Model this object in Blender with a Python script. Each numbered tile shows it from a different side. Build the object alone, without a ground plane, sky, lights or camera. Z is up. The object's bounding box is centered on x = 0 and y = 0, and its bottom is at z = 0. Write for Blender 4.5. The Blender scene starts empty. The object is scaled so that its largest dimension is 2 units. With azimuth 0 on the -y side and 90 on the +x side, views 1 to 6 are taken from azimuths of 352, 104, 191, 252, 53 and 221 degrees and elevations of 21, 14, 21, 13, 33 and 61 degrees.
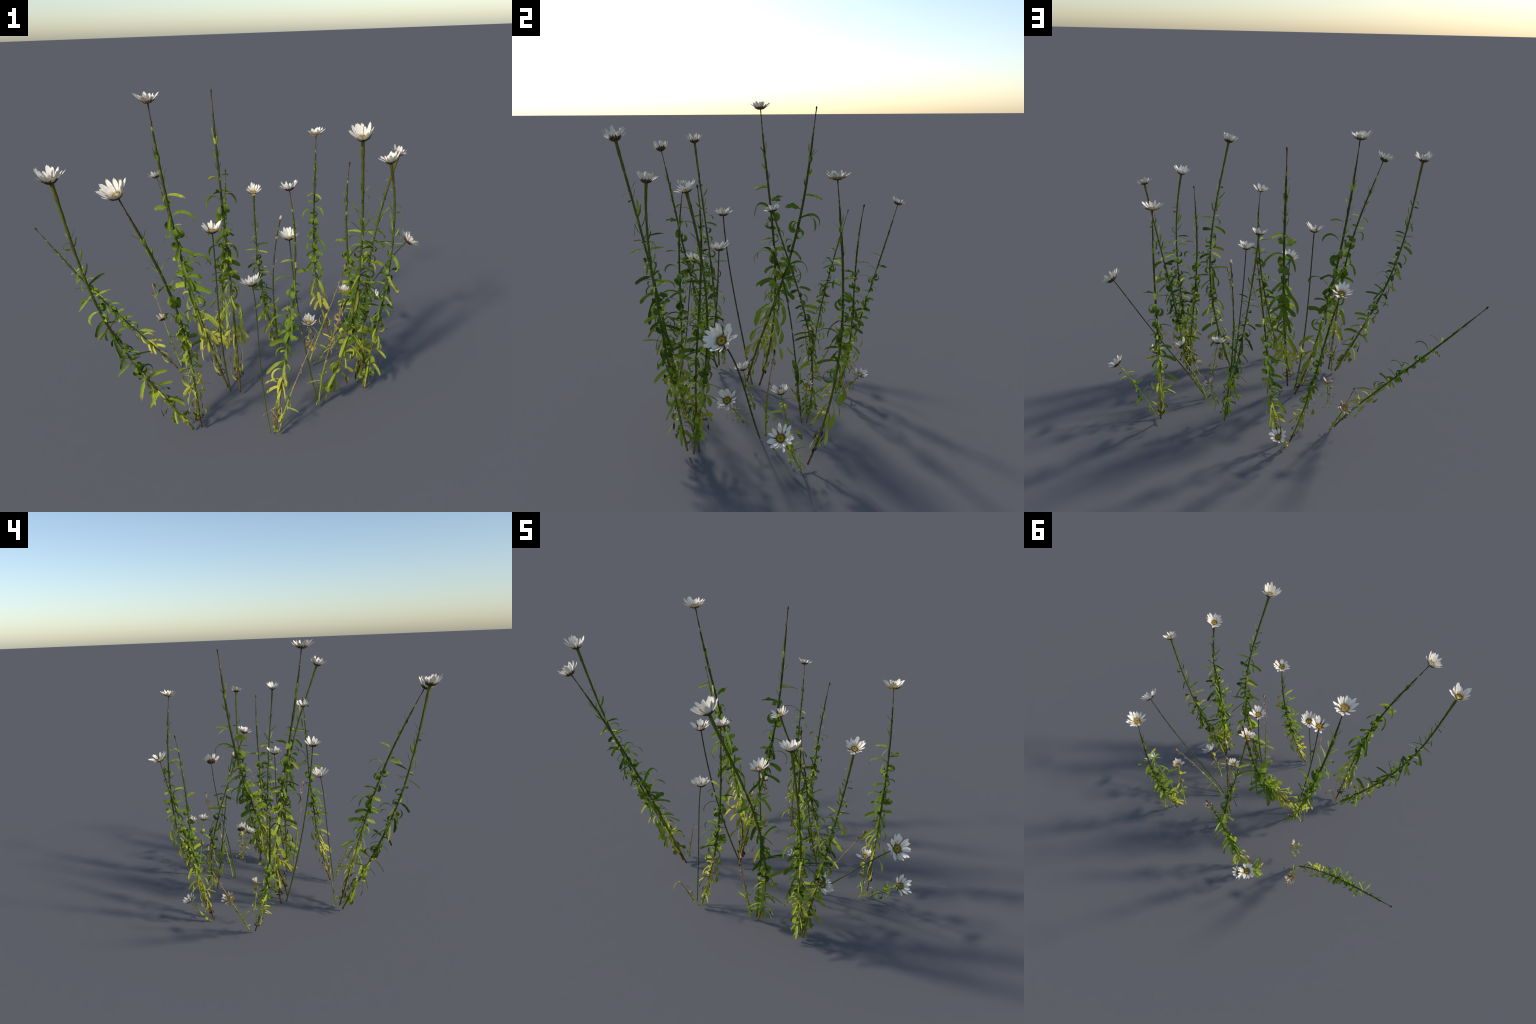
# A clump of wild white daisies: leafy flower stems, bare scapes, dried stalks and short side shoots.
import bpy, math, random
import numpy as np
from mathutils import Matrix, Vector

# ------------------------------------------------------------------ materials
def new_mat(name):
    m = bpy.data.materials.new(name)
    m.use_nodes = True
    nt = m.node_tree
    return m, nt, nt.nodes['Principled BSDF']


def mottled(name, c1, c2, scale=60.0, rough=0.85, vary=0.12, bump=0.15, detail=3.0, spec=0.06, stretch=None):
    """Two-tone noise material with a slight per-object value shift."""
    m, nt, b = new_mat(name)
    N = nt.nodes
    tc = N.new('ShaderNodeTexCoord')
    mp = N.new('ShaderNodeMapping')
    if stretch:
        mp.inputs['Scale'].default_value = stretch
    nt.links.new(tc.outputs['Object'], mp.inputs['Vector'])
    nz = N.new('ShaderNodeTexNoise')
    nz.inputs['Scale'].default_value = scale
    nz.inputs['Detail'].default_value = detail
    nt.links.new(mp.outputs['Vector'], nz.inputs['Vector'])
    cr = N.new('ShaderNodeValToRGB')
    cr.color_ramp.elements[0].position = 0.32
    cr.color_ramp.elements[1].position = 0.68
    cr.color_ramp.elements[0].color = (*c1, 1)
    cr.color_ramp.elements[1].color = (*c2, 1)
    nt.links.new(nz.outputs['Fac'], cr.inputs['Fac'])
    oi = N.new('ShaderNodeObjectInfo')
    mr = N.new('ShaderNodeMapRange')
    mr.inputs['To Min'].default_value = 1 - vary
    mr.inputs['To Max'].default_value = 1 + vary
    nt.links.new(oi.outputs['Random'], mr.inputs['Value'])
    hs = N.new('ShaderNodeHueSaturation')
    nt.links.new(cr.outputs['Color'], hs.inputs['Color'])
    nt.links.new(mr.outputs['Result'], hs.inputs['Value'])
    nt.links.new(hs.outputs['Color'], b.inputs['Base Color'])
    b.inputs['Roughness'].default_value = rough
    b.inputs['Specular IOR Level'].default_value = spec
    if bump:
        bp = N.new('ShaderNodeBump')
        bp.inputs['Strength'].default_value = bump
        bp.inputs['Distance'].default_value = 0.002
        nt.links.new(nz.outputs['Fac'], bp.inputs['Height'])
        nt.links.new(bp.outputs['Normal'], b.inputs['Normal'])
    return m


def stem_mat(name, stops, streak=0.35):
    """Colour runs from root to neck (dry foot, yellowing lower part, green, dry neck), with fibres."""
    m, nt, b = new_mat(name)
    N = nt.nodes
    tc = N.new('ShaderNodeTexCoord')
    sp = N.new('ShaderNodeSeparateXYZ')
    nt.links.new(tc.outputs['Generated'], sp.inputs['Vector'])
    nz = N.new('ShaderNodeTexNoise')
    nz.inputs['Scale'].default_value = 22
    nt.links.new(tc.outputs['Object'], nz.inputs['Vector'])
    ad = N.new('ShaderNodeMath'); ad.operation = 'MULTIPLY_ADD'
    nt.links.new(nz.outputs['Fac'], ad.inputs[0])
    ad.inputs[1].default_value = 0.10
    nt.links.new(sp.outputs['Z'], ad.inputs[2])
    sb = N.new('ShaderNodeMath'); sb.operation = 'SUBTRACT'
    nt.links.new(ad.outputs[0], sb.inputs[0]); sb.inputs[1].default_value = 0.05
    cr = N.new('ShaderNodeValToRGB')
    els = cr.color_ramp.elements
    while len(els) < len(stops):
        els.new(0.5)
    for e, (p, c) in zip(els, stops):
        e.position = p
        e.color = (*c, 1)
    nt.links.new(sb.outputs[0], cr.inputs['Fac'])
    mp = N.new('ShaderNodeMapping')
    mp.inputs['Scale'].default_value = (260, 260, 9)
    nt.links.new(tc.outputs['Object'], mp.inputs['Vector'])
    n2 = N.new('ShaderNodeTexNoise'); n2.inputs['Scale'].default_value = 1.0
    n2.inputs['Detail'].default_value = 2
    nt.links.new(mp.outputs['Vector'], n2.inputs['Vector'])
    mr = N.new('ShaderNodeMapRange')
    mr.inputs['From Min'].default_value = 0.3; mr.inputs['From Max'].default_value = 0.7
    mr.inputs['To Min'].default_value = 1 - streak; mr.inputs['To Max'].default_value = 1 + streak
    nt.links.new(n2.outputs['Fac'], mr.inputs['Value'])
    hs = N.new('ShaderNodeHueSaturation')
    nt.links.new(cr.outputs['Color'], hs.inputs['Color'])
    nt.links.new(mr.outputs['Result'], hs.inputs['Value'])
    nt.links.new(hs.outputs['Color'], b.inputs['Base Color'])
    bp = N.new('ShaderNodeBump')
    bp.inputs['Strength'].default_value = 0.3; bp.inputs['Distance'].default_value = 0.002
    nt.links.new(n2.outputs['Fac'], bp.inputs['Height'])
    nt.links.new(bp.outputs['Normal'], b.inputs['Normal'])
    b.inputs['Roughness'].default_value = 0.8
    b.inputs['Specular IOR Level'].default_value = 0.08
    return m


DEEP = (0.040, 0.095, 0.012); GREEN = (0.085, 0.165, 0.018); LIME = (0.21, 0.31, 0.035)
GOLD = (0.50, 0.47, 0.07); BROWN = (0.13, 0.075, 0.03); DARKB = (0.045, 0.028, 0.012)

M = {}
def build_materials():
    M['deep'] = mottled('leaf_deep_green', (0.045, 0.082, 0.011), (0.095, 0.148, 0.018), 45, 0.85)
    M['green'] = mottled('leaf_green', (0.092, 0.146, 0.015), (0.19, 0.262, 0.029), 45, 0.85)
    M['lime'] = mottled('leaf_lime', (0.205, 0.265, 0.025), (0.36, 0.415, 0.044), 40, 0.85)
    M['gold'] = mottled('leaf_yellowing', (0.36, 0.38, 0.04), (0.58, 0.53, 0.075), 40, 0.85)
    M['olive'] = mottled('leaf_fading', (0.20, 0.20, 0.025), (0.36, 0.35, 0.05), 60, 0.85)
    M['dry'] = mottled('leaf_withered', (0.03, 0.02, 0.010), (0.10, 0.06, 0.025), 80, 0.8)
    M['tan'] = mottled('leaf_dried_tan', (0.26, 0.16, 0.07), (0.50, 0.34, 0.15), 80, 0.8)
    M['tip'] = mottled('leaf_dry_tip', (0.14, 0.08, 0.04), (0.42, 0.27, 0.17), 120, 0.8)
    M['stemB'] = stem_mat('stem_tall', [(0.0, BROWN), (0.05, (0.156, 0.090, 0.027)), (0.12, (0.175, 0.164, 0.027)), (0.30, (0.129, 0.143, 0.020)),
                                         (0.55, (0.074, 0.092, 0.013)), (0.84, (0.069, 0.078, 0.013)), (0.93, (0.078, 0.061, 0.014)), (0.97, (0.156, 0.070, 0.032)), (1.0, DARKB)])
    M['stemG'] = stem_mat('stem_sturdy', [(0.0, (0.184, 0.164, 0.027)), (0.15, (0.175, 0.184, 0.023)), (0.4, (0.097, 0.111, 0.015)),
                                           (0.8, (0.097, 0.107, 0.016)), (1.0, (0.120, 0.123, 0.018))])
    M['stemS'] = stem_mat('scape', [(0.0, (0.147, 0.156, 0.032)), (0.3, (0.078, 0.089, 0.022)), (1.0, (0.055, 0.064, 0.023))])
    M['stemD'] = stem_mat('stalk_dried', [(0.0, (0.33, 0.38, 0.05)), (0.42, (0.27, 0.30, 0.045)), (0.55, (0.33, 0.22, 0.10)), (1.0, (0.36, 0.24, 0.15))])
    M['stemT'] = stem_mat('shoot', [(0.0, (0.34, 0.42, 0.06)), (0.5, (0.22, 0.30, 0.04)), (1.0, (0.20, 0.26, 0.04))])
    M['petal'] = petal_mat('petal_white', 0.0, 0.34)
    M['petals'] = petal_mat('petal_white_small', 0.24, 0.55)
    M['petals_old'] = mottled('petal_withered', (0.44, 0.35, 0.23), (0.80, 0.73, 0.62), 6, 0.85)
    M['disc'] = mottled('disc_yellow', (0.38, 0.27, 0.02), (0.62, 0.47, 0.05), 30, 0.7, 0.05, 0.8)
    M['ring'] = mottled('disc_rim_brown', (0.13, 0.075, 0.02), (0.40, 0.26, 0.08), 18, 0.8, 0.05, 0.8)
    M['eye'] = mottled('disc_eye', (0.20, 0.12, 0.012), (0.36, 0.24, 0.02), 200, 0.85, 0.05, 0.8)
    M['aged'] = mottled('disc_aged_tan', (0.30, 0.19, 0.05), (0.62, 0.45, 0.15), 14, 0.8, 0.05, 1.0)
    M['cup'] = mottled('sepal_brown', (0.060, 0.034, 0.012), (0.17, 0.10, 0.04), 9, 0.7, 0.1, 0.5)
    M['pink'] = mottled('bud_pink', (0.48, 0.26, 0.19), (0.75, 0.60, 0.53), 150, 0.6)


def petal_mat(name, lo, hi):
    """White ray with faint mottling; warm tan at the claw (distance from the local axis, lo to hi)."""
    m, nt, b = new_mat(name)
    N = nt.nodes
    tc = N.new('ShaderNodeTexCoord')
    nz = N.new('ShaderNodeTexNoise'); nz.inputs['Scale'].default_value = 5
    nt.links.new(tc.outputs['Object'], nz.inputs['Vector'])
    cr = N.new('ShaderNodeValToRGB')
    cr.color_ramp.elements[0].position = 0.3; cr.color_ramp.elements[0].color = (0.82, 0.725, 0.585, 1)
    cr.color_ramp.elements[1].position = 0.6; cr.color_ramp.elements[1].color = (0.92, 0.85, 0.725, 1)
    nt.links.new(nz.outputs['Fac'], cr.inputs['Fac'])
    flat = N.new('ShaderNodeVectorMath'); flat.operation = 'MULTIPLY'
    flat.inputs[1].default_value = (1, 1, 0)
    nt.links.new(tc.outputs['Object'], flat.inputs[0])
    ln = N.new('ShaderNodeVectorMath'); ln.operation = 'LENGTH'
    nt.links.new(flat.outputs['Vector'], ln.inputs[0])
    mr = N.new('ShaderNodeMapRange')
    mr.inputs['From Min'].default_value = lo; mr.inputs['From Max'].default_value = hi
    nt.links.new(ln.outputs['Value'], mr.inputs['Value'])
    mx = N.new('ShaderNodeMix'); mx.data_type = 'RGBA'
    mx.inputs['A'].default_value = (0.42, 0.28, 0.11, 1)
    nt.links.new(mr.outputs['Result'], mx.inputs['Factor'])
    nt.links.new(cr.outputs['Color'], mx.inputs['B'])
    nt.links.new(mx.outputs['Result'], b.inputs['Base Color'])
    b.inputs['Roughness'].default_value = 0.85
    b.inputs['Specular IOR Level'].default_value = 0.06
    return m


# ------------------------------------------------------------------ curve helpers
def bezier(ctrl, ts):
    C = np.array(ctrl, float); n = len(C) - 1
    B = np.stack([math.comb(n, k) * ts**k * (1 - ts)**(n - k) for k in range(n + 1)], -1)
    return B @ C


class Spine:
    """Arc-length parametrised stem centre line."""
    def __init__(self, ctrl):
        u = np.linspace(0, 1, 201)
        self.P = bezier(ctrl, u)
        d = np.linalg.norm(np.diff(self.P, axis=0), axis=1)
        self.s = np.concatenate([[0], np.cumsum(d)]); self.L = self.s[-1]; self.s = self.s / self.L

    def at(self, t):
        return np.array([np.interp(t, self.s, self.P[:, k]) for k in range(3)])

    def tan(self, t):
        a = self.at(min(1, t + 0.012)) - self.at(max(0, t - 0.012))
        return a / np.linalg.norm(a)

    def frame(self, t, az):
        """Matrix columns: x = outward at compass angle az, z = along the stem."""
        T = self.tan(t)
        d = np.array([math.cos(az), math.sin(az), 0.0])
        x = d - T * (d @ T); x /= np.linalg.norm(x)
        y = np.cross(T, x)
        return np.stack([x, y, T], 1)


def make_mesh(name, V, F, mats, fm=None, smooth=True):
    me = bpy.data.meshes.new(name)
    me.from_pydata([tuple(v) for v in V], [], F)
    for m in mats:
        me.materials.append(m)
    if fm is not None:
        me.polygons.foreach_set('material_index', np.array(fm, dtype=np.int32))
    me.polygons.foreach_set('use_smooth', np.full(len(F), smooth))
    me.update()
    return me


# ------------------------------------------------------------------ leaf shapes
# every leaf: root at origin, leaves the stem along +x, stem runs along +z; unit length
def leaf_geo(width, elev, bend, power=1.0, side=0.0, twist=0.0, fold=0.25, petiole=0.0, blunt=0.5, curl=0.0, wave=0.0, roll=0.0, nseg=14, seed=0):
    """width: blade width / length; elev: start angle above the horizontal (deg);
    bend: total downward turn (deg); curl: extra turn gathered at the tip; petiole: stalk fraction."""
    rnd = random.Random(seed)
    ss = np.linspace(0, 1, nseg + 1)
    ang = np.radians(elev) - np.radians(bend) * ss**power - np.radians(curl) * np.clip((ss - 0.55) / 0.45, 0, 1)**1.5
    yaw = np.radians(side) * ss
    dx = np.cos(ang) * np.cos(yaw); dy = np.cos(ang) * np.sin(yaw); dz = np.sin(ang)
    D = np.stack([dx, dy, dz], 1)
    P = np.zeros((nseg + 1, 3))
    for i in range(1, nseg + 1):
        P[i] = P[i - 1] + (D[i - 1] + D[i]) / 2 / nseg
    V = []; F = []; fm = []
    ph = rnd.uniform(0, 6)
    for i, s in enumerate(ss):
        if petiole > 0:
            k = np.clip((s - petiole) / 0.25, 0, 1)
            w = 0.18 + 0.82 * k * k * (3 - 2 * k)
        else:
            w = 0.55 + 0.45 * math.sin(min(1, s / 0.45) * math.pi / 2)
        e = np.clip((s - (0.62 + 0.25 * blunt)) / (0.38 - 0.25 * blunt), 0, 1)
        w *= math.sqrt(max(0.0, 1 - e * e)) * (1 - 0.1 * e) + 0.06 * (1 - s)
        w = max(w, 0.10 + 0.25 * max(0, blunt - 0.5)) * width * (1 + 0.08 * math.sin(9 * s + ph))
        T = D[i]
        up = np.array([-math.sin(ang[i]) * math.cos(yaw[i]), -math.sin(ang[i]) * math.sin(yaw[i]), math.cos(ang[i])])
        lat = np.cross(up, T); lat /= np.linalg.norm(lat)
        tw = math.radians(twist) * s + math.radians(roll) * min(1.0, s / 0.25)
        l2 = lat * math.cos(tw) + up * math.sin(tw); u2 = up * math.cos(tw) - lat * math.sin(tw)
        for j, q in enumerate((-0.5, -0.27, 0.0, 0.27, 0.5)):
            lift = fold * w * (abs(q) * 1.2 - 0.1) + wave * w * math.sin(14 * s + ph + (3 if q > 0 else 0)) * abs(q)
            V.append(P[i] + l2 * q * w + u2 * lift)
    for i in range(nseg):
        for j in range(4):
            a = i * 5 + j
            F.append((a, a + 1, a + 6, a + 5))
            fm.append(1 if i >= nseg - 2 else 0)
    return np.array(V), F, fm


# kind: parameters of the leaf shapes named after how they hang
SHAPES = {
    'hair':   dict(width=0.07, elev=55, bend=10, blunt=0.0, fold=0.1),
    'scale':  dict(width=0.30, elev=70, bend=-25, blunt=0.2, fold=0.3),
    'horn':   dict(width=0.22, elev=35, bend=-35, blunt=0.3, fold=0.3),
    'strap':  dict(roll=50, width=0.115, elev=22, bend=58, power=0.9, blunt=0.6, fold=0.3),
    'strap2': dict(roll=58, width=0.22, elev=22, bend=62, power=0.7, blunt=1.0, fold=0.3),
    'chook':  dict(roll=30, width=0.115, elev=38, bend=215, power=1.1, blunt=0.5, fold=0.25),
    'roll':   dict(width=0.30, elev=20, bend=230, power=0.9, blunt=0.9, fold=0.15),
    'wand':   dict(width=0.07, elev=40, bend=-60, power=0.6, blunt=0.0, fold=0.1),
    'droop':  dict(roll=55, width=0.22, elev=5, bend=50, power=0.6, blunt=1.0, fold=0.25),
    'hang':   dict(roll=28, width=0.15, elev=-15, bend=68, power=0.40, blunt=0.9, fold=0.25),
    'spur':   dict(roll=50, width=0.30, elev=15, bend=20, petiole=0.1, blunt=0.0, fold=0.45, wave=0.3),
    'hook':   dict(roll=35, width=0.085, elev=42, bend=150, power=1.5, blunt=0.2, fold=0.3),
    'arc':    dict(roll=20, width=0.12, elev=40, bend=170, power=1.0, blunt=0.5, fold=0.25),
    'ring':   dict(roll=15, width=0.24, elev=30, bend=300, power=1.1, blunt=0.8, fold=0.15),
    'slab':   dict(roll=60, width=0.38, elev=15, bend=25, blunt=1.0, fold=0.35, wave=0.2),
    'bib':    dict(roll=20, width=0.32, elev=-30, bend=45, power=0.6, blunt=0.9, fold=0.2),
    'spoon':  dict(roll=35, width=0.18, elev=22, bend=112, power=0.55, petiole=0.45, blunt=0.8, fold=0.25),
    'rise':   dict(roll=50, width=0.13, elev=50, bend=-28, power=1.3, blunt=0.3, fold=0.35),
    'flat':   dict(roll=62, width=0.12, elev=15, bend=28, blunt=0.5, fold=0.35),
    'blade':  dict(roll=58, width=0.17, elev=0, bend=45, power=0.6, petiole=0.12, blunt=0.7, fold=0.3),
    'wisp':   dict(width=0.04, elev=-20, bend=60, power=0.7, petiole=0.5, blunt=0.5, fold=0.1),
    'shrivel': dict(width=0.09, elev=0, bend=80, power=0.6, twist=200, petiole=0.55, blunt=0.6, fold=0.8, wave=0.6),
    'curlet': dict(width=0.16, elev=40, bend=330, twist=60, blunt=0.4, fold=0.6, wave=0.5),
    'crumple': dict(width=0.34, elev=-20, bend=60, twist=70, power=0.7, blunt=0.9, fold=0.5, wave=0.7),
}

# The tall stem carries mirrored pairs: (height, angle from its front, shape, length / stem length, colour, twist, side)
TALL = [
    (0.985, 90, 'hair', 0.010, 'tip', 0, 0), (0.975, 150, 'hair', 0.008, 'tip', 0, 0),
    (0.955, 20, 'hair', 0.010, 'tip', 0, 0), (0.938, 100, 'scale', 0.012, 'olive', 0, 0), (0.885, 80, 'hair', 0.016, 'olive', 0, 0), (0.87, 20, 'scale', 0.016, 'green', 0, 0),
    (0.80, 100, 'hair', 0.022, 'olive', 0, 0), (0.765, 90, 'hair', 0.026, 'green', 0, 0), (0.74, 60, 'hair', 0.020, 'olive', 0, 0), (0.695, 90, 'hair', 0.026, 'green', 0, 0),
    (0.915, 40, 'scale', 0.017, 'lime', 0, 0), (0.90, 130, 'hair', 0.016, 'deep', 0, 0),
    (0.852, 140, 'wand', 0.040, 'olive', 0, 0), (0.845, 55, 'hair', 0.038, 'deep', 0, 0), (0.83, 140, 'scale', 0.030, 'lime', 0, 0), (0.825, 50, 'scale', 0.026, 'green', 0, 0),
    (0.785, 40, 'horn', 0.030, 'lime', 0, 0), (0.75, 140, 'wand', 0.032, 'dry', 0, 0),
    (0.722, 36, 'strap', 0.066, 'lime', 0, 0), (0.71, 140, 'scale', 0.012, 'lime', 0, 0),
    (0.677, 147, 'spur', 0.050, 'green', 0, 0), (0.648, 38, 'hook', 0.096, 'green', 0, 0),
    (0.63, 150, 'ring', 0.062, 'green', 0, 0), (0.605, 28, 'ring', 0.062, 'green', 0, 0), (0.595, 60, 'rise', 0.026, 'green', 0, 0),
    (0.562, 148, 'hook', 0.048, 'green', 0, 0), (0.555, 158, 'roll', 0.045, 'green', 0, 0),
    (0.535, 38, 'droop', 0.050, 'green', 0, 0), (0.51, 90, 'bib', 0.034, 'green', 0, 0), (0.50, 152, 'slab', 0.030, 'lime', 0, 0), (0.49, 20, 'bib', 0.040, 'green', 0, 0),
    (0.48, 36, 'hook', 0.110, 'green', 0, 0), (0.475, 44, 'roll', 0.045, 'green', 0, 0), (0.46, 160, 'bib', 0.038, 'lime', 0, 0),
    (0.447, 150, 'slab', 0.034, 'green', 0, 0), (0.44, 165, 'slab', 0.038, 'lime', 0, 0), (0.435, 40, 'strap2', 0.055, 'green', 0, 0), (0.425, 15, 'bib', 0.042, 'green', 0, 0),
    (0.40, 152, 'slab', 0.042, 'lime', 0, 0), (0.388, 36, 'strap2', 0.068, 'green', 0, 0), (0.378, 80, 'hang', 0.050, 'green', 0, 0),
    (0.368, 152, 'arc', 0.056, 'lime', 0, 0), (0.355, 36, 'chook', 0.090, 'green', 0, 0), (0.345, 30, 'slab', 0.026, 'lime', 0, 0), (0.33, 165, 'hang', 0.050, 'lime', 0, 0),
    (0.318, 148, 'spoon', 0.095, 'lime', 0, 0), (0.302, 40, 'blade', 0.086, 'lime', 0, 0), (0.29, 85, 'arc', 0.045, 'lime', 0, 0), (0.275, 150, 'arc', 0.040, 'lime', 0, 0),
    (0.262, 42, 'chook', 0.105, 'gold', 0, 0), (0.245, 150, 'spoon', 0.085, 'lime', 0, 0), (0.232, 25, 'hang', 0.070, 'gold', 0, 0),
    (0.22, 60, 'blade', 0.078, 'gold', 0, 0), (0.20, 150, 'hang', 0.060, 'gold', 0, 0), (0.188, 40, 'strap2', 0.060, 'gold', 0, 0),
    (0.17, 130, 'spoon', 0.075, 'gold', 0, 0), (0.155, 70, 'shrivel', 0.060, 'dry', 0, 0), (0.14, 20, 'hang', 0.055, 'olive', 0, 0), (0.125, 140, 'shrivel', 0.055, 'dry', 0, 0),
    (0.115, 75, 'spoon', 0.070, 'gold', 0, 0), (0.085, 150, 'curlet', 0.036, 'lime', 0, 0), (0.065, 95, 'curlet', 0.040, 'dry', 0, 0),
]


def sturdy_table():
    """Sturdy stem: sparse rising leaves above, dense curled leaves in the middle, straps and a crumpled tuft below."""
    r = random.Random(11)
    tb = [(0.975, 20, 'scale', 0.020, 'deep'), (0.965, 140, 'scale', 0.018, 'green'), (0.945, 250, 'scale', 0.016, 'deep'), (0.925, 60, 'scale', 0.013, 'green'),
          (0.91, 120, 'scale', 0.013, 'green'), (0.885, 240, 'hair', 0.018, 'olive'), (0.87, 80, 'hair', 0.018, 'olive'), (0.86, 10, 'scale', 0.014, 'green'), (0.80, 80, 'hair', 0.03, 'green'), (0.795, 260, 'hair', 0.03, 'olive'),
          (0.925, 200, 'hair', 0.016, 'tip'), (0.895, 330, 'hook', 0.024, 'olive'), (0.84, 30, 'hair', 0.036, 'deep'), (0.835, 120, 'hair', 0.028, 'olive'),
          (0.83, 215, 'hook', 0.036, 'deep'), (0.825, 300, 'hair', 0.028, 'olive'), (0.815, 20, 'rise', 0.034, 'deep'), (0.81, 180, 'spur', 0.026, 'deep')]
    for k in range(7):
        tb.append((0.765 - 0.011 * k, 103 * k + r.uniform(-12, 12), 'rise' if k != 2 else 'hang', r.uniform(0.042, 0.054), r.choice(['green', 'lime', 'green'])))
    for k in range(6):
        tb.append((0.69 - 0.008 * k, 40 + 137 * k, r.choice(['flat', 'flat', 'hook', 'slab']), r.uniform(0.040, 0.070), r.choice(['green', 'lime', 'deep'])))
    t = 0.635; a = 0
    while t > 0.10:
        a += 137.5 + r.uniform(-20, 20)
        if t > 0.30:
            kind = r.choice(['ring', 'arc', 'hook', 'droop', 'slab', 'ring', 'strap2', 'flat', 'roll', 'hang'])
            col = r.choice(['deep', 'green', 'deep', 'green', 'green', 'olive', 'lime'])
            ln = {'slab': 0.036, 'droop': 0.050, 'ring': 0.062, 'flat': 0.07, 'roll': 0.045, 'strap2': 0.055}.get(kind, 0.072) * r.uniform(0.85, 1.2)
            st = 0.0070 if t < 0.56 else 0.012
        else:
            kind = r.choice(['blade', 'hang', 'arc', 'blade', 'hook', 'shrivel', 'strap2', 'ring'])
            col = 'dry' if kind == 'shrivel' else r.choice(['lime', 'green', 'lime', 'lime', 'gold'])
            ln = r.uniform(0.055, 0.085)
            st = 0.0088
        tb.append((t, a, kind, ln, col))
        t -= st
    for k in range(7):
        tb.append((0.115 - 0.009 * k, 100 + 62 * k, 'crumple' if k % 2 else 'hang', r.uniform(0.04, 0.055), r.choice(['lime', 'green', 'olive'])))
    return [e + (0, 0) for e in tb]


def scape_table():
    r = random.Random(5)
    return [(t, r.uniform(0, 360), 'scale' if k % 2 else 'hair', r.uniform(0.010, 0.018), r.choice(['green', 'olive']), 0, 0)
            for k, t in enumerate((0.08, 0.2, 0.28, 0.42, 0.5, 0.66, 0.78, 0.86))]


def stalk_table():
    r = random.Random(21)
    tb = []
    for k in range(13):
        tb.append((0.03 + 0.035 * k, k * 137, r.choice(['ring', 'curlet', 'blade', 'scale', 'scale']), r.uniform(0.04, 0.075), r.choice(['lime', 'gold', 'lime', 'green']), 0, 0))
    tb.append((0.27, 100, 'flat', 0.13, 'gold', 0, 0))
    for k in range(9):
        tb.append((0.5 + 0.055 * k, k * 137, r.choice(['hair', 'curlet', 'curlet']), r.uniform(0.03, 0.06), 'tan', 0, 0))
    tb += [(0.93, 40, 'curlet', 0.11, 'tan', 0, 0), (0.96, 200, 'scale', 0.05, 'tan', 0, 0), (0.99, 90, 'scale', 0.045, 'tan', 0, 0), (0.99, 250, 'scale', 0.045, 'dry', 0, 0)]
    return tb


def shoot_table(seed, dry):
    r = random.Random(seed)
    tb = []
    for k in range(19):
        t = 0.05 + 0.049 * k
        kind = r.choice(['ring', 'spoon', 'blade', 'hook', 'flat'])
        col = r.choice(['tan', 'tan', 'olive', 'gold']) if r.random() < dry else r.choice(['lime', 'lime', 'gold', 'green'])
        if col == 'tan':
            kind = r.choice(['curlet', 'flat', 'hook'])
        tb.append((t, k * 137 + r.uniform(-20, 20), kind, r.uniform(0.038, 0.072), col, 0, 0))
    return tb


def bud_stem_table():
    r = random.Random(8)
    tb = []
    for k in range(16):
        tb.append((0.42 + 0.033 * k, k * 137, r.choice(['scale', 'hair', 'scale']), r.uniform(0.02, 0.035), r.choice(['olive', 'tan', 'green']), 0, 0))
    for k in range(12):
        tb.append((0.06 + 0.03 * k, k * 90 + 20, r.choice(['rise', 'rise', 'scale']), r.uniform(0.05, 0.09), r.choice(['green', 'lime']), 0, 0))
    return tb


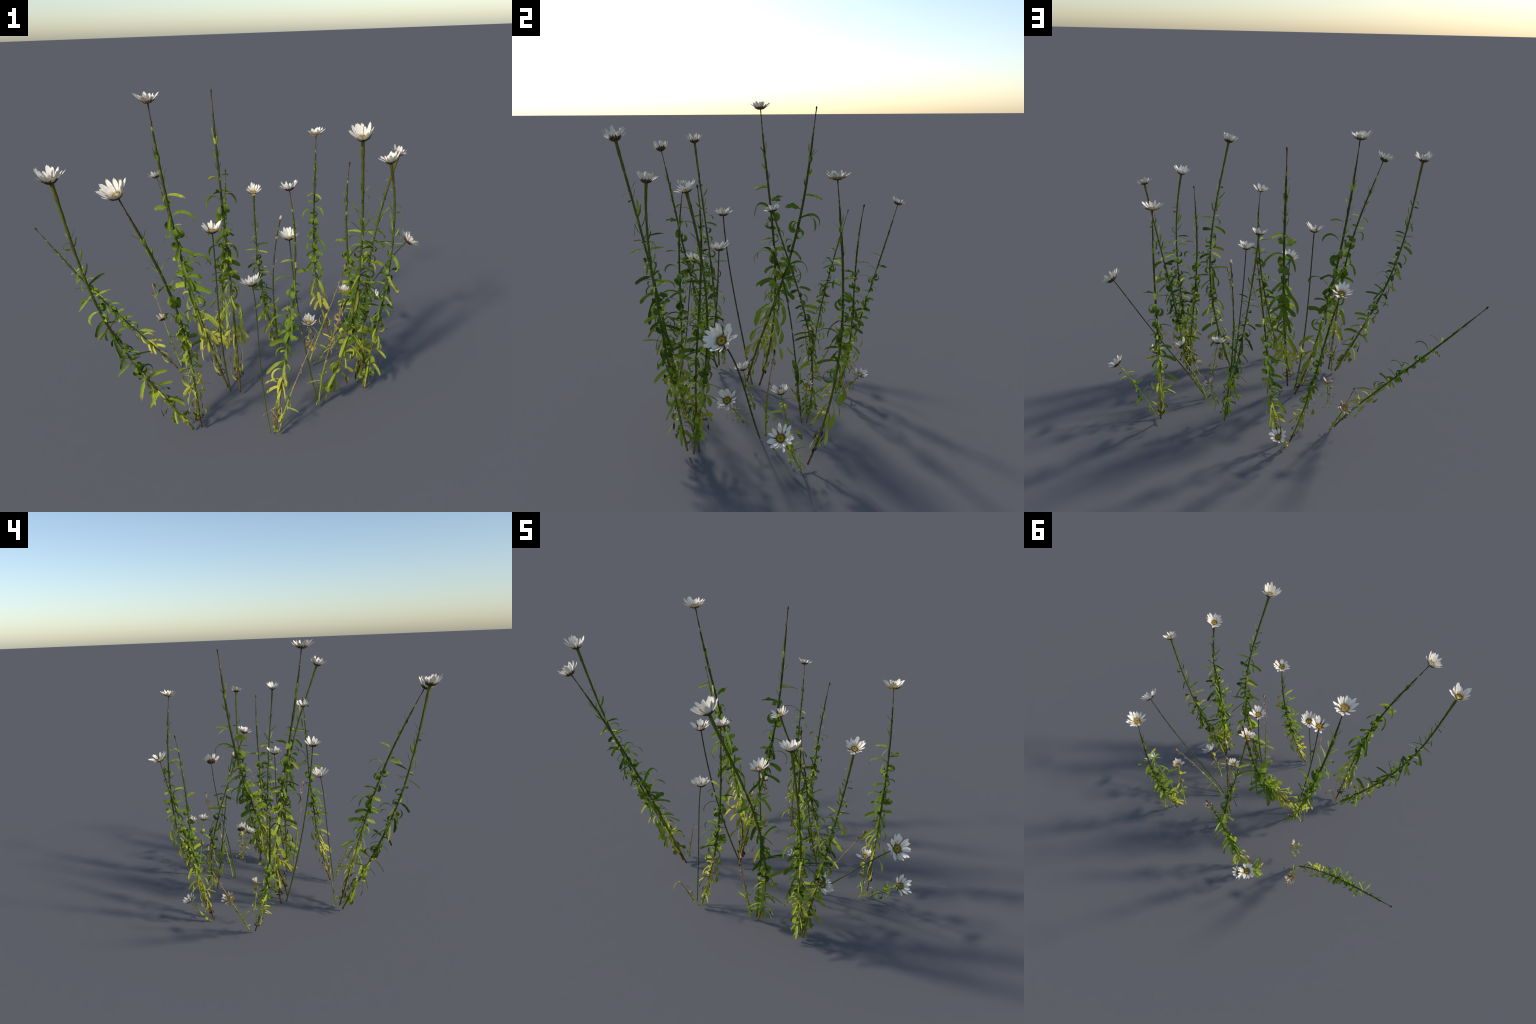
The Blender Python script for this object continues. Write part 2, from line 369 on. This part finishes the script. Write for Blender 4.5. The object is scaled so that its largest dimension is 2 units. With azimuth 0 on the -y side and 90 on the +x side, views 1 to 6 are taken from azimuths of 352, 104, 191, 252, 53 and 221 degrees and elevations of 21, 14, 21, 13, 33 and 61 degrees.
# ------------------------------------------------------------------ the plants (centre-line control points)
STEMS = {
    'a': [(-0.288, -0.292, 0.012), (-0.465, -0.358, 0.369), (-0.649, -0.463, 0.652), (-0.65, -0.508, 0.964), (-0.696, -0.558, 1.308)],
    'c': [(-0.248, -0.292, 0.018), (-0.281, -0.405, 0.385), (-0.25, -0.489, 0.717), (-0.374, -0.57, 0.983), (-0.468, -0.683, 1.273)],
    'd': [(-0.086, 0.013, 0.015), (-0.209, 0.113, 0.355), (-0.28, 0.085, 0.71), (-0.33, -0.002, 1.098), (-0.357, -0.039, 1.504)],
    'f': [(-0.03, -0.052, 0.02), (-0.03, 0.042, 0.431), (-0.027, 0.254, 0.74), (-0.052, 0.268, 1.092), (-0.058, 0.317, 1.509)],
    'o': [(0.377, -0.211, 0.015), (0.521, -0.246, 0.394), (0.555, -0.243, 0.739), (0.489, -0.374, 1.037), (0.443, -0.476, 1.371)],
    'p': [(0.607, -0.134, 0.016), (0.645, -0.18, 0.364), (0.713, -0.18, 0.679), (0.716, -0.241, 0.948), (0.657, -0.238, 1.218)],
    'q': [(0.618, -0.1, 0.012), (0.63, -0.048, 0.313), (0.632, 0.029, 0.598), (0.706, 0.026, 0.892), (0.783, -0.017, 1.204)],
    'n': [(0.597, -0.081, 0.012), (0.602, -0.109, 0.322), (0.512, -0.098, 0.608), (0.502, -0.052, 0.894), (0.524, -0.075, 1.193)],
    'k': [(0.094, -0.392, 0.018), (0.137, -0.323, 0.31), (0.217, -0.304, 0.594), (0.237, -0.314, 0.87), (0.199, -0.275, 1.142)],
    'm': [(0.586, 0.409, 0.019), (0.508, 0.517, 0.294), (0.504, 0.562, 0.585), (0.523, 0.534, 0.9), (0.517, 0.5, 1.231)],
    'h': [(-0.09, 0.436, 0.012), (-0.035, 0.537, 0.256), (-0.046, 0.522, 0.521), (0, 0.517, 0.79), (0.015, 0.563, 1.055)],
    'e': [(-0.133, 0.438, 0.017), (-0.214, 0.505, 0.261), (-0.269, 0.571, 0.509), (-0.302, 0.646, 0.76), (-0.367, 0.708, 1.008)],
    'b': [(-0.344, 0.26, 0.014), (-0.488, 0.254, 0.235), (-0.687, 0.272, 0.408), (-0.831, 0.327, 0.632), (-0.997, 0.377, 0.862)],
    'g': [(-0.077, -0.024, 0.016), (-0.116, -0.082, 0.245), (-0.124, -0.129, 0.48), (-0.122, -0.175, 0.716), (-0.131, -0.189, 0.954)],
    'l': [(0.344, -0.19, 0.017), (0.302, -0.158, 0.244), (0.27, -0.09, 0.452), (0.249, -0.1, 0.653), (0.235, -0.09, 0.854)],
    's': [(0.065, -0.407, 0.021), (0.039, -0.369, 0.222), (0.027, -0.336, 0.414), (0.04, -0.344, 0.59), (0.022, -0.303, 0.732)],
    'r': [(0.412, 0.15, 0.002), (0.538, 0.145, 0.201), (0.686, 0.169, 0.362), (0.785, 0.18, 0.538), (0.925, 0.156, 0.694)],
    'i': [(0.246, 0.341, 0.016), (0.184, 0.392, 0.27), (0.14, 0.347, 0.53), (0.119, 0.219, 0.77), (0.107, 0.143, 1.027)],
    'j': [(0.254, 0.319, 0.017), (0.225, 0.283, 0.237), (0.201, 0.271, 0.45), (0.211, 0.243, 0.661), (0.247, 0.179, 0.871)],
    'D1': [(0.402, 0.177, 0.014), (0.44, 0.186, 0.155), (0.514, 0.209, 0.276), (0.568, 0.237, 0.408), (0.633, 0.277, 0.54)],
    'D2': [(0.343, -0.235, 0.016), (0.345, -0.254, 0.165), (0.357, -0.285, 0.309), (0.388, -0.316, 0.45), (0.416, -0.349, 0.594)],
    'D3': [(-0.321, 0.287, 0.012), (-0.39, 0.374, 0.19), (-0.443, 0.496, 0.426)],
    'D7': [(0.104, -0.407, 0.013), (0.137, -0.392, 0.139), (0.184, -0.379, 0.257), (0.235, -0.391, 0.37), (0.273, -0.394, 0.489)],
    'D5': [(-0.271, -0.257, 0.035), (-0.268, -0.238, 0.158), (-0.247, -0.224, 0.264)],
    'D4': [(0.086, -0.433, 0.044), (0.068, -0.465, 0.152), (0.054, -0.501, 0.221)],
    't': [(0.382, 0.116, 0.141), (0.377, 0.085, 0.228), (0.366, 0.06, 0.317)],
    'x': [(0.462, 0.098, 0.108), (0.530, 0.056, 0.20), (0.578, 0.052, 0.268)],
    'v': [(0.592, 0.366, 0.012), (0.615, 0.327, 0.193), (0.632, 0.303, 0.36)],
    'w': [(0.617, 0.388, 0.006), (0.71, 0.361, 0.153), (0.838, 0.350, 0.284)],
    'u': [(0.287, 0.34, 0.108), (0.306, 0.347, 0.179), (0.318, 0.353, 0.251)],
    'z': [(-0.307, 0.247, 0.117), (-0.296, 0.232, 0.193), (-0.294, 0.232, 0.267)],
    'aa': [(-0.125, 0.452, 0.004), (-0.099, 0.503, 0.05), (-0.096, 0.56, 0.133)],
}
# stem type and the compass direction (degrees) its front faces
TYPE = {
    'c': ('tall', 90), 'd': ('tall', -60), 'f': ('tall', 90), 'k': ('tall', -140), 'm': ('tall', -105), 'n': ('tall', -60),
    'h': ('tall', 136), 'e': ('tall', -41), 'b': ('tall', -60),
    'a': ('sturdy', 0), 'o': ('sturdy', 70), 'p': ('sturdy', 150), 'q': ('sturdy', 230), 'i': ('sturdy', 310),
    'g': ('scape', 0), 'l': ('scape', 90), 's': ('scape', 180), 'r': ('scape', 270), 'j': ('budded', 0),
    'D1': ('stalk', 0), 'D2': ('stalk', 80), 'D3': ('stalk', 160), 'D7': ('stalk', 250),
    'D4': ('wither', 0), 'D5': ('wither', 120),
    't': ('shoot', 0.9), 'x': ('shoot', 0.7), 'v': ('shoot', 0.2), 'w': ('shoot', 0.15), 'u': ('shoot', 0.5), 'z': ('shoot', 0.5), 'aa': ('shoot', 0.4),
}
# flower heads: stem, position along it, rim radius, petal rise (deg), aged centre, lean of the axis
HEADS = {
    'a': (1, 0.064, 46, 0, (0, 0, 0)), 'c': (1, 0.058, 44, 0, (-0.1, 0, 0.0)), 'd': (1, 0.061, 38, 1, (0, 0, 0.1)), 'o': (1, 0.060, 46, 0, (0, 0, 0.1)),
    'p': (1, 0.050, 42, 0, (0, 0, 0)), 'q': (1, 0.044, 34, 0, (0, 0, 0.1)), 'k': (1, 0.047, 42, 0, (0, 0, 0)), 'm': (1, 0.051, 36, 2, (0, 0, 0.2)),
    'e': (1, 0.046, 38, 0, (0, 0, 0)), 'g': (1, 0.060, 42, 0, (0, 0, 0.1)), 'l': (1, 0.054, 42, 0, (0, 0, 0.1)), 's': (1, 0.056, 44, 0, (0, 0, 0.1)),
    'r': (1, 0.063, 36, 0, (0.1, 0, -0.1)), 'i': (1, 0.045, 38, 0, (0, 0, 0.1)), 'D3': (0.58, 0.046, 32, 2, (-0.1, 0.3, 0.1)),
    't': (1, 0.046, 46, 0, (0, 0, 0.2)), 'x': (1, 0.056, 38, 0, (0.3, -0.1, 0.1)), 'v': (1, 0.046, 46, 0, (0, 0, 0.1)), 'w': (1, 0.056, 36, 0, (0.1, 0, 0)),
    'u': (1, 0.034, 40, 1, (0, 0, 0)), 'z': (1, 0.033, 42, 1, (0, 0, 0)), 'aa': (1, 0.044, 34, 0, (0, 0, 0)),
}
LEAFSIZE = {'b': 0.88, 'a': 0.92, 'e': 0.88}   # the low leaning stem has small sparse leaves
WITHERED = {'D3', 'u', 'z'}
RADII = {  # radius / stem length along the stem
    'tall': ([0, 0.1, 0.4, 0.8, 0.9, 0.95, 0.985, 1], [0.0032, 0.0036, 0.0040, 0.0037, 0.0028, 0.0017, 0.0015, 0.0020]),
    'sturdy': ([0, 0.2, 0.6, 0.88, 0.95, 1], [0.0036, 0.0038, 0.0036, 0.0037, 0.0044, 0.0052]),
    'scape': ([0, 0.5, 1], [0.0046, 0.0040, 0.0032]),
    'budded': ([0, 0.3, 1], [0.0046, 0.0042, 0.0030]),
    'stalk': ([0, 0.4, 0.6, 1], [0.0070, 0.0072, 0.0042, 0.0030]),
    'wither': ([0, 0.6, 1], [0.015, 0.015, 0.007]),
    'shoot': ([0, 0.5, 1], [0.013, 0.013, 0.011]),
}
STEMMAT = dict(tall='stemB', sturdy='stemG', scape='stemS', budded='stemS', stalk='stemD', wither='stemD', shoot='stemT')


def tube(sp, typ, seed):
    """Ribbed stem with swollen nodes."""
    rnd = random.Random(seed)
    xs, ys = RADII[typ]
    short = sp.L < 0.4
    n, k = (26, 8) if short else (90, 10)
    S = sp.L if typ not in ('shoot', 'wither') else min(sp.L, 0.25)
    V = []; F = []
    X = None
    base = sp.at(0)
    for i in range(n + 1):
        t = i / n
        T = sp.tan(t)
        d = np.array([1, 0, 0]) if X is None else X
        X = d - T * (d @ T); X /= np.linalg.norm(X); Y = np.cross(T, X)
        r = np.interp(t, xs, ys) * S * (1 + 0.08 * math.sin(t * sp.L * 95 + seed) + rnd.uniform(-0.05, 0.05))
        c = sp.at(t) - base
        for j in range(k):
            a = 2 * math.pi * j / k + 0.6 * t
            rr = r * (1 + 0.12 * math.cos(a * 5))
            V.append(c + rr * (math.cos(a) * X + math.sin(a) * Y))
    for i in range(n):
        for j in range(k):
            F.append((i * k + j, i * k + (j + 1) % k, (i + 1) * k + (j + 1) % k, (i + 1) * k + j))
    F.append(tuple(range(k))[::-1]); F.append(tuple(n * k + j for j in range(k)))
    V = np.array(V)
    V[:, 2] = np.maximum(V[:, 2], -base[2])
    return V, F, base


# ------------------------------------------------------------------ flower head pieces (axis +z, unit rim radius)
def petal_geo(length, width, elev, bend, seed):
    """Ray petal, x outward, cupped, notched tip. elev = rise at the claw, bend = further upward turn."""
    r = random.Random(seed)
    n, m = 9, 6
    V = []; F = []
    p = np.zeros(3); ph = r.uniform(0, 6); notch = r.uniform(0.02, 0.12); roll = r.uniform(-0.25, 0.25)
    skew = r.uniform(-0.10, 0.10)
    for i in range(n + 1):
        s = i / n
        a = math.radians(elev + bend * s)
        if i:
            p = p + np.array([math.cos(a), 0, math.sin(a)]) * length / n
        w = width * (0.42 + 0.58 * math.sin(min(1, s / 0.6) * math.pi / 2)) * (1 - 0.82 * max(0, (s - 0.55) / 0.45)**1.8)
        up = np.array([-math.sin(a), 0, math.cos(a)])
        out = np.array([math.cos(a), 0, math.sin(a)])
        for j in range(m + 1):
            q = j / m * 2 - 1
            jag = -notch * length * (s > 0.9) * (0.6 + 0.4 * math.cos(q * 7 + ph)) * (1.0 - 0.5 * abs(q))
            if s > 0.9:
                jag -= 0.10 * length * q * q
            lift = 0.07 * w * q * q + 0.035 * w * math.cos(q * 9) + roll * w * q * s * 0.45
            V.append(p + np.array([0, 1, 0]) * (q * w * 0.5 + skew * length * s * s) + up * lift + out * jag)
    for i in range(n):
        for j in range(m):
            a = i * (m + 1) + j
            F.append((a, a + 1, a + m + 2, a + m + 1))
    return np.array(V), F


def cup_geo(rise, seed):
    """Saucer of overlapping brown sepals below the petals."""
    r = random.Random(seed)
    V = []; F = []
    # solid saucer
    prof = [(0.0, 0.0), (0.10, 0.0), (0.22, 0.035), (0.34, 0.10), (0.33, 0.125), (0.0, 0.12)]
    k = 22
    for rr, z in prof:
        for j in range(k):
            a = 2 * math.pi * j / k
            V.append((rr * math.cos(a), rr * math.sin(a), z))
    for i in range(len(prof) - 1):
        for j in range(k):
            F.append((i * k + j, i * k + (j + 1) % k, (i + 1) * k + (j + 1) % k, (i + 1) * k + j))
    for rank, (cnt, L, W, e0) in enumerate(((15, 0.46, 0.18, rise - 10), (11, 0.32, 0.17, rise - 14))):
        for c in range(cnt):
            az = 2 * math.pi * (c + 0.5 * rank + r.uniform(-0.2, 0.2)) / cnt
            o = len(V)
            l = L * r.uniform(0.75, 1.15)
            for i in range(5):
                s = i / 4
                a = math.radians(e0 + 8 * s)
                x = 0.24 + l * s * math.cos(a); z = 0.035 - 0.012 * rank + l * s * math.sin(a)
                w = W * (0.9 if i == 0 else 1.0) * (1 - max(0, s - 0.35)**1.2 * 1.5)
                w = max(w, 0.01)
                for q in (-0.5, 0, 0.5):
                    zz = z - 0.015 * (1 - abs(q) * 2)
                    V.append((x * math.cos(az) - q * w * math.sin(az), x * math.sin(az) + q * w * math.cos(az), zz))
            for i in range(4):
                for j in range(2):
                    b = o + i * 3 + j
                    F.append((b, b + 1, b + 4, b + 3))
    return np.array(V), F


def disc_geo(aged, seed):
    """Domed centre of small florets: dark eye, yellow field, brown fringe; an aged one is broad, tan and ragged."""
    r = random.Random(seed)
    V = []; F = []; fm = []
    R = (0.33, 0.46, 0.60)[aged]
    def height(u):
        return 0.13 + 0.075 * (1 - u**2) - 0.05 * math.exp(-(u / 0.25)**2)
    def zone(u):
        if aged:
            return 2 if u < 0.12 else (0 if u < 0.30 else 1)
        return 2 if u < 0.20 else (0 if u < 0.68 else 1)
    k = 24; rings = 8
    for i in range(rings + 1):
        u = i / rings
        rr = max(R * u, 1e-4)
        for j in range(k):
            a = 2 * math.pi * j / k
            V.append((rr * math.cos(a), rr * math.sin(a), height(u) + r.uniform(-.006, .006)))
    for i in range(rings):
        for j in range(k):
            F.append((i * k + j, i * k + (j + 1) % k, (i + 1) * k + (j + 1) % k, (i + 1) * k + j))
            fm.append(zone((i + 0.5) / rings))
    cnt = (130, 190, 300)[aged]
    for c in range(cnt):
        u = math.sqrt((c + 0.5) / cnt); a = c * 2.39996
        rr = R * u
        h = (0.035 + 0.03 * r.random()) * (1 + (1.8 * u if aged else (0.9 if u > 0.68 else 0.0)))
        w = 0.020
        z = height(u) - 0.006
        cx, cy = rr * math.cos(a), rr * math.sin(a)
        lean = (0.35 if not aged else 0.9) * u * h
        o = len(V)
        for q in range(4):
            b = a + q * math.pi / 2
            V.append((cx + w * math.cos(b), cy + w * math.sin(b), z))
        V.append((cx + lean * math.cos(a) + r.uniform(-.01, .01), cy + lean * math.sin(a) + r.uniform(-.01, .01), z + h))
        for q in range(4):
            F.append((o + q, o + (q + 1) % 4, o + 4)); fm.append(zone(u))
    return np.array(V), F, fm


# ------------------------------------------------------------------ assembly
root = None
def link(ob, parent, world):
    bpy.context.scene.collection.objects.link(ob)
    ob.parent = parent
    pw = PW[parent.name]
    ob.matrix_parent_inverse = pw.inverted()
    ob.matrix_basis = world
    PW[ob.name] = world
    return ob


PW = {}


def main():
    global root
    build_materials()
    root = bpy.data.objects.new('daisy_clump', None)
    bpy.context.scene.collection.objects.link(root)
    root['label'] = 'clump of tall leafy white daisies with yellow centres'
    root['category'] = 'flowers'
    PW[root.name] = Matrix.Identity(4)

    # ---- gather leaf placements
    tables = {'tall': [], 'sturdy': sturdy_table(), 'scape': scape_table(), 'stalk': stalk_table(), 'budded': bud_stem_table()}
    for e in TALL:
        for sg in (1, -1):
            t, az, kd, ln, col, tw, sd = e
            tables['tall'].append((t + 0.004 * (sg < 0), az * sg, kd, ln * (1 if sg > 0 else 0.93), col, tw * sg, sd * sg))
    for nm, (ty, x) in TYPE.items():
        if ty == 'shoot':
            tables['shoot_' + nm] = shoot_table(sum(map(ord, nm)) * 7, x)
    r = random.Random(31)
    tables['wither'] = [(0.1 + 0.11 * k, k * 137, r.choice(['shrivel', 'curlet', 'wisp', 'hook']), r.uniform(0.15, 0.34), r.choice(['tan', 'olive', 'tan', 'lime']), 0, 0) for k in range(9)] + \
                       [(0.9, 40, 'shrivel', 0.36, 'tan', 0, 0), (0.95, 170, 'wisp', 0.45, 'tan', 0, 0), (0.97, 290, 'hook', 0.4, 'tan', 0, 0), (0.05, 10, 'curlet', 0.2, 'gold', 0, 0), (0.05, 200, 'curlet', 0.2, 'lime', 0, 0)]

    geo_cache = {}
    mesh_cache = {}
    TIPPED = {'spur', 'strap', 'hang', 'blade', 'horn'}

    def geo(tab, idx, e):
        key = (tab, idx)
        if key not in geo_cache:
            rr = random.Random(hash_str(tab) + idx * 13)
            p = dict(SHAPES[e[2]])
            p['bend'] = p['bend'] * rr.uniform(0.85, 1.15)
            p['elev'] = p['elev'] + rr.uniform(-8, 8)
            p['width'] = p['width'] * rr.uniform(0.9, 1.1) * (0.88 if tab == 'sturdy' and e[2] not in ('hook', 'hair') else 1.0)
            p['twist'] = p.get('twist', 0) + e[5] + rr.uniform(-35, 35)
            p['side'] = e[6] + rr.uniform(-14, 14)
            if tab == 'tall' and e[0] < 0.36:      # lower leaves are slack and narrow
                p['width'] *= 0.80; p['elev'] -= 12; p['bend'] += 8
            if 'roll' in p:
                p['roll'] *= (1 if e[1] % 360 < 180 else -1) * rr.uniform(0.7, 1.2)
            p['seed'] = idx
            tip = e[2] == 'spur' or (e[2] in TIPPED and e[4] in ('gold', 'olive', 'lime') and rr.random() < 0.4)
            geo_cache[key] = (leaf_geo(**p), e[4], 'tip' if tip else e[4])
        return geo_cache[key]

    placements = []   # (area, stem, key, world matrix 4x4)
    spines = {n: Spine(c) for n, c in STEMS.items()}
    for nm, sp in spines.items():
        ty, front = TYPE[nm]
        tab = 'shoot_' + nm if ty == 'shoot' else ty
        if ty == 'shoot':
            front = sum(map(ord, nm)) * 50 % 360
        S = sp.L
        for idx, e in enumerate(tables[tab]):
            t, az, kd, ln = e[:4]
            size = ln * S * (1.08 if ty == 'tall' and t < 0.7 else 1.0) * LEAFSIZE.get(nm, 1.0)
            if ty == 'shoot':
                size = ln * (0.8 if sp.L < 0.2 else 1.0)
            elif ty == 'wither':
                size = ln * 0.17
            jr = random.Random(hash_str(nm) * 17 + idx)
            Fm = sp.frame(min(1.0, t + (jr.uniform(-0.006, 0.006) if t < 0.7 else 0)), math.radians(front + az + jr.uniform(-7, 7)))
            if t < 0.7:                      # every leaf hangs a little differently
                Fm = Fm @ rot_y(math.radians(jr.uniform(-6, 12))) @ rot_x(math.radians(jr.uniform(-14, 14)))
                size *= jr.uniform(0.90, 1.14)
            rad = np.interp(t, *RADII[ty]) * (S if ty not in ('shoot', 'wither') else min(S, 0.25))
            (V, F, fm), c1, c2 = geo(tab, idx, e)
            for attempt in range(4):
                o = sp.at(t) + Fm[:, 0] * rad * 0.6
                W = V * size @ Fm.T + o
                if W[:, 2].min() >= 0.001:
                    break
                size *= 0.7
            else:
                continue
            mw = Matrix.Identity(4)
            for i in range(3):
                for j in range(3):
                    mw[i][j] = Fm[i, j] * size
                mw[i][3] = o[i]
            placements.append((size * size * SHAPES[kd]['width'], nm, (tab, idx), mw, W))
    order = sorted(range(len(placements)), key=lambda i: -placements[i][0])
    single = set(order[:290])

    # ---- stems
    stem_ob = {}
    NAMES = dict(tall='flower_stem', sturdy='flower_stem', scape='flower_scape', budded='budding_stem', stalk='dried_stalk', wither='withered_shoot', shoot='short_shoot')
    for si, (nm, sp) in enumerate(spines.items()):
        ty = TYPE[nm][0]
        V, F, base = tube(sp, ty, si)
        me = make_mesh(NAMES[ty], V, F, [M[STEMMAT[ty]]])
        ob = bpy.data.objects.new(NAMES[ty], me)
        link(ob, root, Matrix.Translation(Vector(base)))
        stem_ob[nm] = ob

    # ---- leaves
    rest = {}
    for i, (ar, nm, key, mw, W) in enumerate(placements):
        (V, F, fm), c1, c2 = geo_cache[key]
        if i in single:
            if key not in mesh_cache:
                mesh_cache[key] = make_mesh('leaf', V, F, [M[c1], M[c2]], fm)
            link(bpy.data.objects.new('leaf', mesh_cache[key]), stem_ob[nm], mw)
        else:
            rest.setdefault(nm, []).append((W, F, fm, c1, c2))
    for nm, lst in rest.items():
        base = np.array(spines[nm].at(0))
        VV = []; FF = []; mm = []; names = []
        o = 0
        for W, F, fm, c1, c2 in lst:
            for c in (c1, c2):
                if c not in names:
                    names.append(c)
            i1, i2 = names.index(c1), names.index(c2)
            VV.append(W - base); FF += [tuple(v + o for v in f) for f in F]; mm += [i2 if q else i1 for q in fm]
            o += len(W)
        me = make_mesh('small_leaves', np.concatenate(VV), FF, [M[c] for c in names], mm)
        ob = link(bpy.data.objects.new('small_leaves', me), stem_ob[nm], Matrix.Translation(Vector(base)))
        ob['kind'] = 'stuff'

    # ---- flower heads
    big = sorted(HEADS, key=lambda n: -HEADS[n][1])
    budget = 298
    pet_lib = {}
    for hi, nm in enumerate(big):
        tpos, R, rise, aged, lean = HEADS[nm]
        rr = random.Random(100 + hi)
        sp = spines[nm]
        ax = sp.tan(tpos * 0.97) if tpos == 1 else sp.tan(tpos)
        ax = ax + np.array(lean); ax /= np.linalg.norm(ax)
        x = np.array([1.0, 0.3, 0]); x = x - ax * (x @ ax); x /= np.linalg.norm(x); y = np.cross(ax, x)
        A = np.stack([x, y, ax], 1)
        pos = sp.at(tpos)
        W4 = Matrix.Identity(4)
        for i in range(3):
            for j in range(3):
                W4[i][j] = A[i, j] * R
            W4[i][3] = pos[i]
        V, F = cup_geo(rise, hi)
        link(bpy.data.objects.new('sepal_cup', make_mesh('sepal_cup', V, F, [M['cup']])), stem_ob[nm], W4)
        V, F, fm = disc_geo(aged, hi)
        mats = [M['disc'], M['ring'], M['eye']] if not aged else [M['disc'], M['aged'], M['ring']]
        link(bpy.data.objects.new('flower_disc', make_mesh('flower_disc', V, F, mats, fm, smooth=False)), stem_ob[nm], W4)
        # petals: outer rank, then a shorter steeper inner rank
        plan = []
        n1 = rr.choice([17, 18, 19, 20]) if R > 0.04 else 13
        phi = rr.uniform(0, 6.28); tilt = rr.uniform(4, 13)
        n2 = 5 if R > 0.04 else 3
        for c in range(n1):
            if rr.random() < 0.06:
                continue
            az = 2 * math.pi * (c + rr.uniform(-.42, .42)) / n1
            el = rise + rr.uniform(-14, 12) + tilt * math.cos(az - phi)
            if nm in WITHERED:
                el += rr.uniform(-25, 45)
                if rr.random() < 0.15:
                    continue
            plan.append((az, el, (0.9 if nm in WITHERED else 1.0) * rr.uniform(0.70, 1.10) * (1 + 0.004 * (el - 30)) * 0.94, 0.26, 0.10, rr.randrange(8)))
        for c in range(n2):
            plan.append((2 * math.pi * (c + rr.uniform(-.4, .4)) / n2, rise + rr.uniform(6, 20), rr.uniform(0.6, 0.9), 0.25, 0.12, rr.randrange(8)))
        joined = []
        for az, el, L, r0, z0, var in plan:
            if var not in pet_lib:
                pet_lib[var] = petal_geo(1.0, 0.235 + 0.03 * (var % 4), -6, 16, 40 + var)
            V, F = pet_lib[var]
            ca, sa = math.cos(az), math.sin(az); ce, se = math.cos(math.radians(el)), math.sin(math.radians(el))
            B = np.array([[ca, -sa, 0], [sa, ca, 0], [0, 0, 1]]) @ np.array([[ce, 0, -se], [0, 1, 0], [se, 0, ce]])
            o = np.array([ca * r0, sa * r0, z0])
            if budget > 0 and nm not in WITHERED:
                budget -= 1
                P = A @ B * (L * R); oo = pos + A @ o * R
                mw = Matrix.Identity(4)
                for i in range(3):
                    for j in range(3):
                        mw[i][j] = P[i, j]
                    mw[i][3] = oo[i]
                key = ('petal', var)
                if key not in mesh_cache:
                    mesh_cache[key] = make_mesh('petal', V, F, [M['petal']])
                link(bpy.data.objects.new('petal', mesh_cache[key]), stem_ob[nm], mw)
            else:
                joined.append((V * L @ B.T + o, F))
        if joined:
            VV = []; FF = []; o = 0
            for V, F in joined:
                VV.append(V); FF += [tuple(v + o for v in f) for f in F]; o += len(V)
            ob = link(bpy.data.objects.new('petals', make_mesh('petals', np.concatenate(VV), FF, [M['petals_old' if nm in WITHERED else 'petals']])), stem_ob[nm], W4)
            ob['kind'] = 'stuff'

    # ---- pink bud and dry tips
    def bud(nm, t, az, size, mat, tipmat, lean):
        sp = spines[nm]
        A = sp.frame(t, az)
        prof = [(0.0, 0), (0.35, 0.1), (0.5, 0.45), (0.42, 0.8), (0.3, 1.0), (0.34, 1.25), (0.12, 1.5), (0.0, 1.52)]
        V = []; F = []; fm = []; k = 10
        for i, (q, z) in enumerate(prof):
            for j in range(k):
                a = 2 * math.pi * j / k
                w = q * (1 + (0.25 if i >= 5 else 0.08) * math.cos(5 * a))
                V.append((w * math.cos(a) + lean * z, w * math.sin(a), z))
        for i in range(len(prof) - 1):
            for j in range(k):
                F.append((i * k + j, i * k + (j + 1) % k, (i + 1) * k + (j + 1) % k, (i + 1) * k + j)); fm.append(1 if i >= 3 else 0)
        mw = Matrix.Identity(4); p = sp.at(t)
        for i in range(3):
            for j in range(3):
                mw[i][j] = A[i, j] * size
            mw[i][3] = p[i]
        link(bpy.data.objects.new('flower_bud', make_mesh('flower_bud', np.array(V), F, [M[mat], M[tipmat]], fm)), stem_ob[nm], mw)

    bud('j', 0.995, 0.0, 0.018, 'tan', 'pink', 0.0)
    bud('j', 0.86, 0.5, 0.016, 'olive', 'tan', 0.25)
    for nm in ('f', 'n', 'h', 'b'):
        bud(nm, 0.996, 0.0, 0.009, 'dry', 'dry', 0.1)


def rot_y(a):
    c, s = math.cos(a), math.sin(a)
    return np.array([[c, 0, s], [0, 1, 0], [-s, 0, c]])


def rot_x(a):
    c, s = math.cos(a), math.sin(a)
    return np.array([[1, 0, 0], [0, c, -s], [0, s, c]])


def hash_str(s):
    v = 7
    for c in s:
        v = (v * 31 + ord(c)) % 100003
    return v


main()
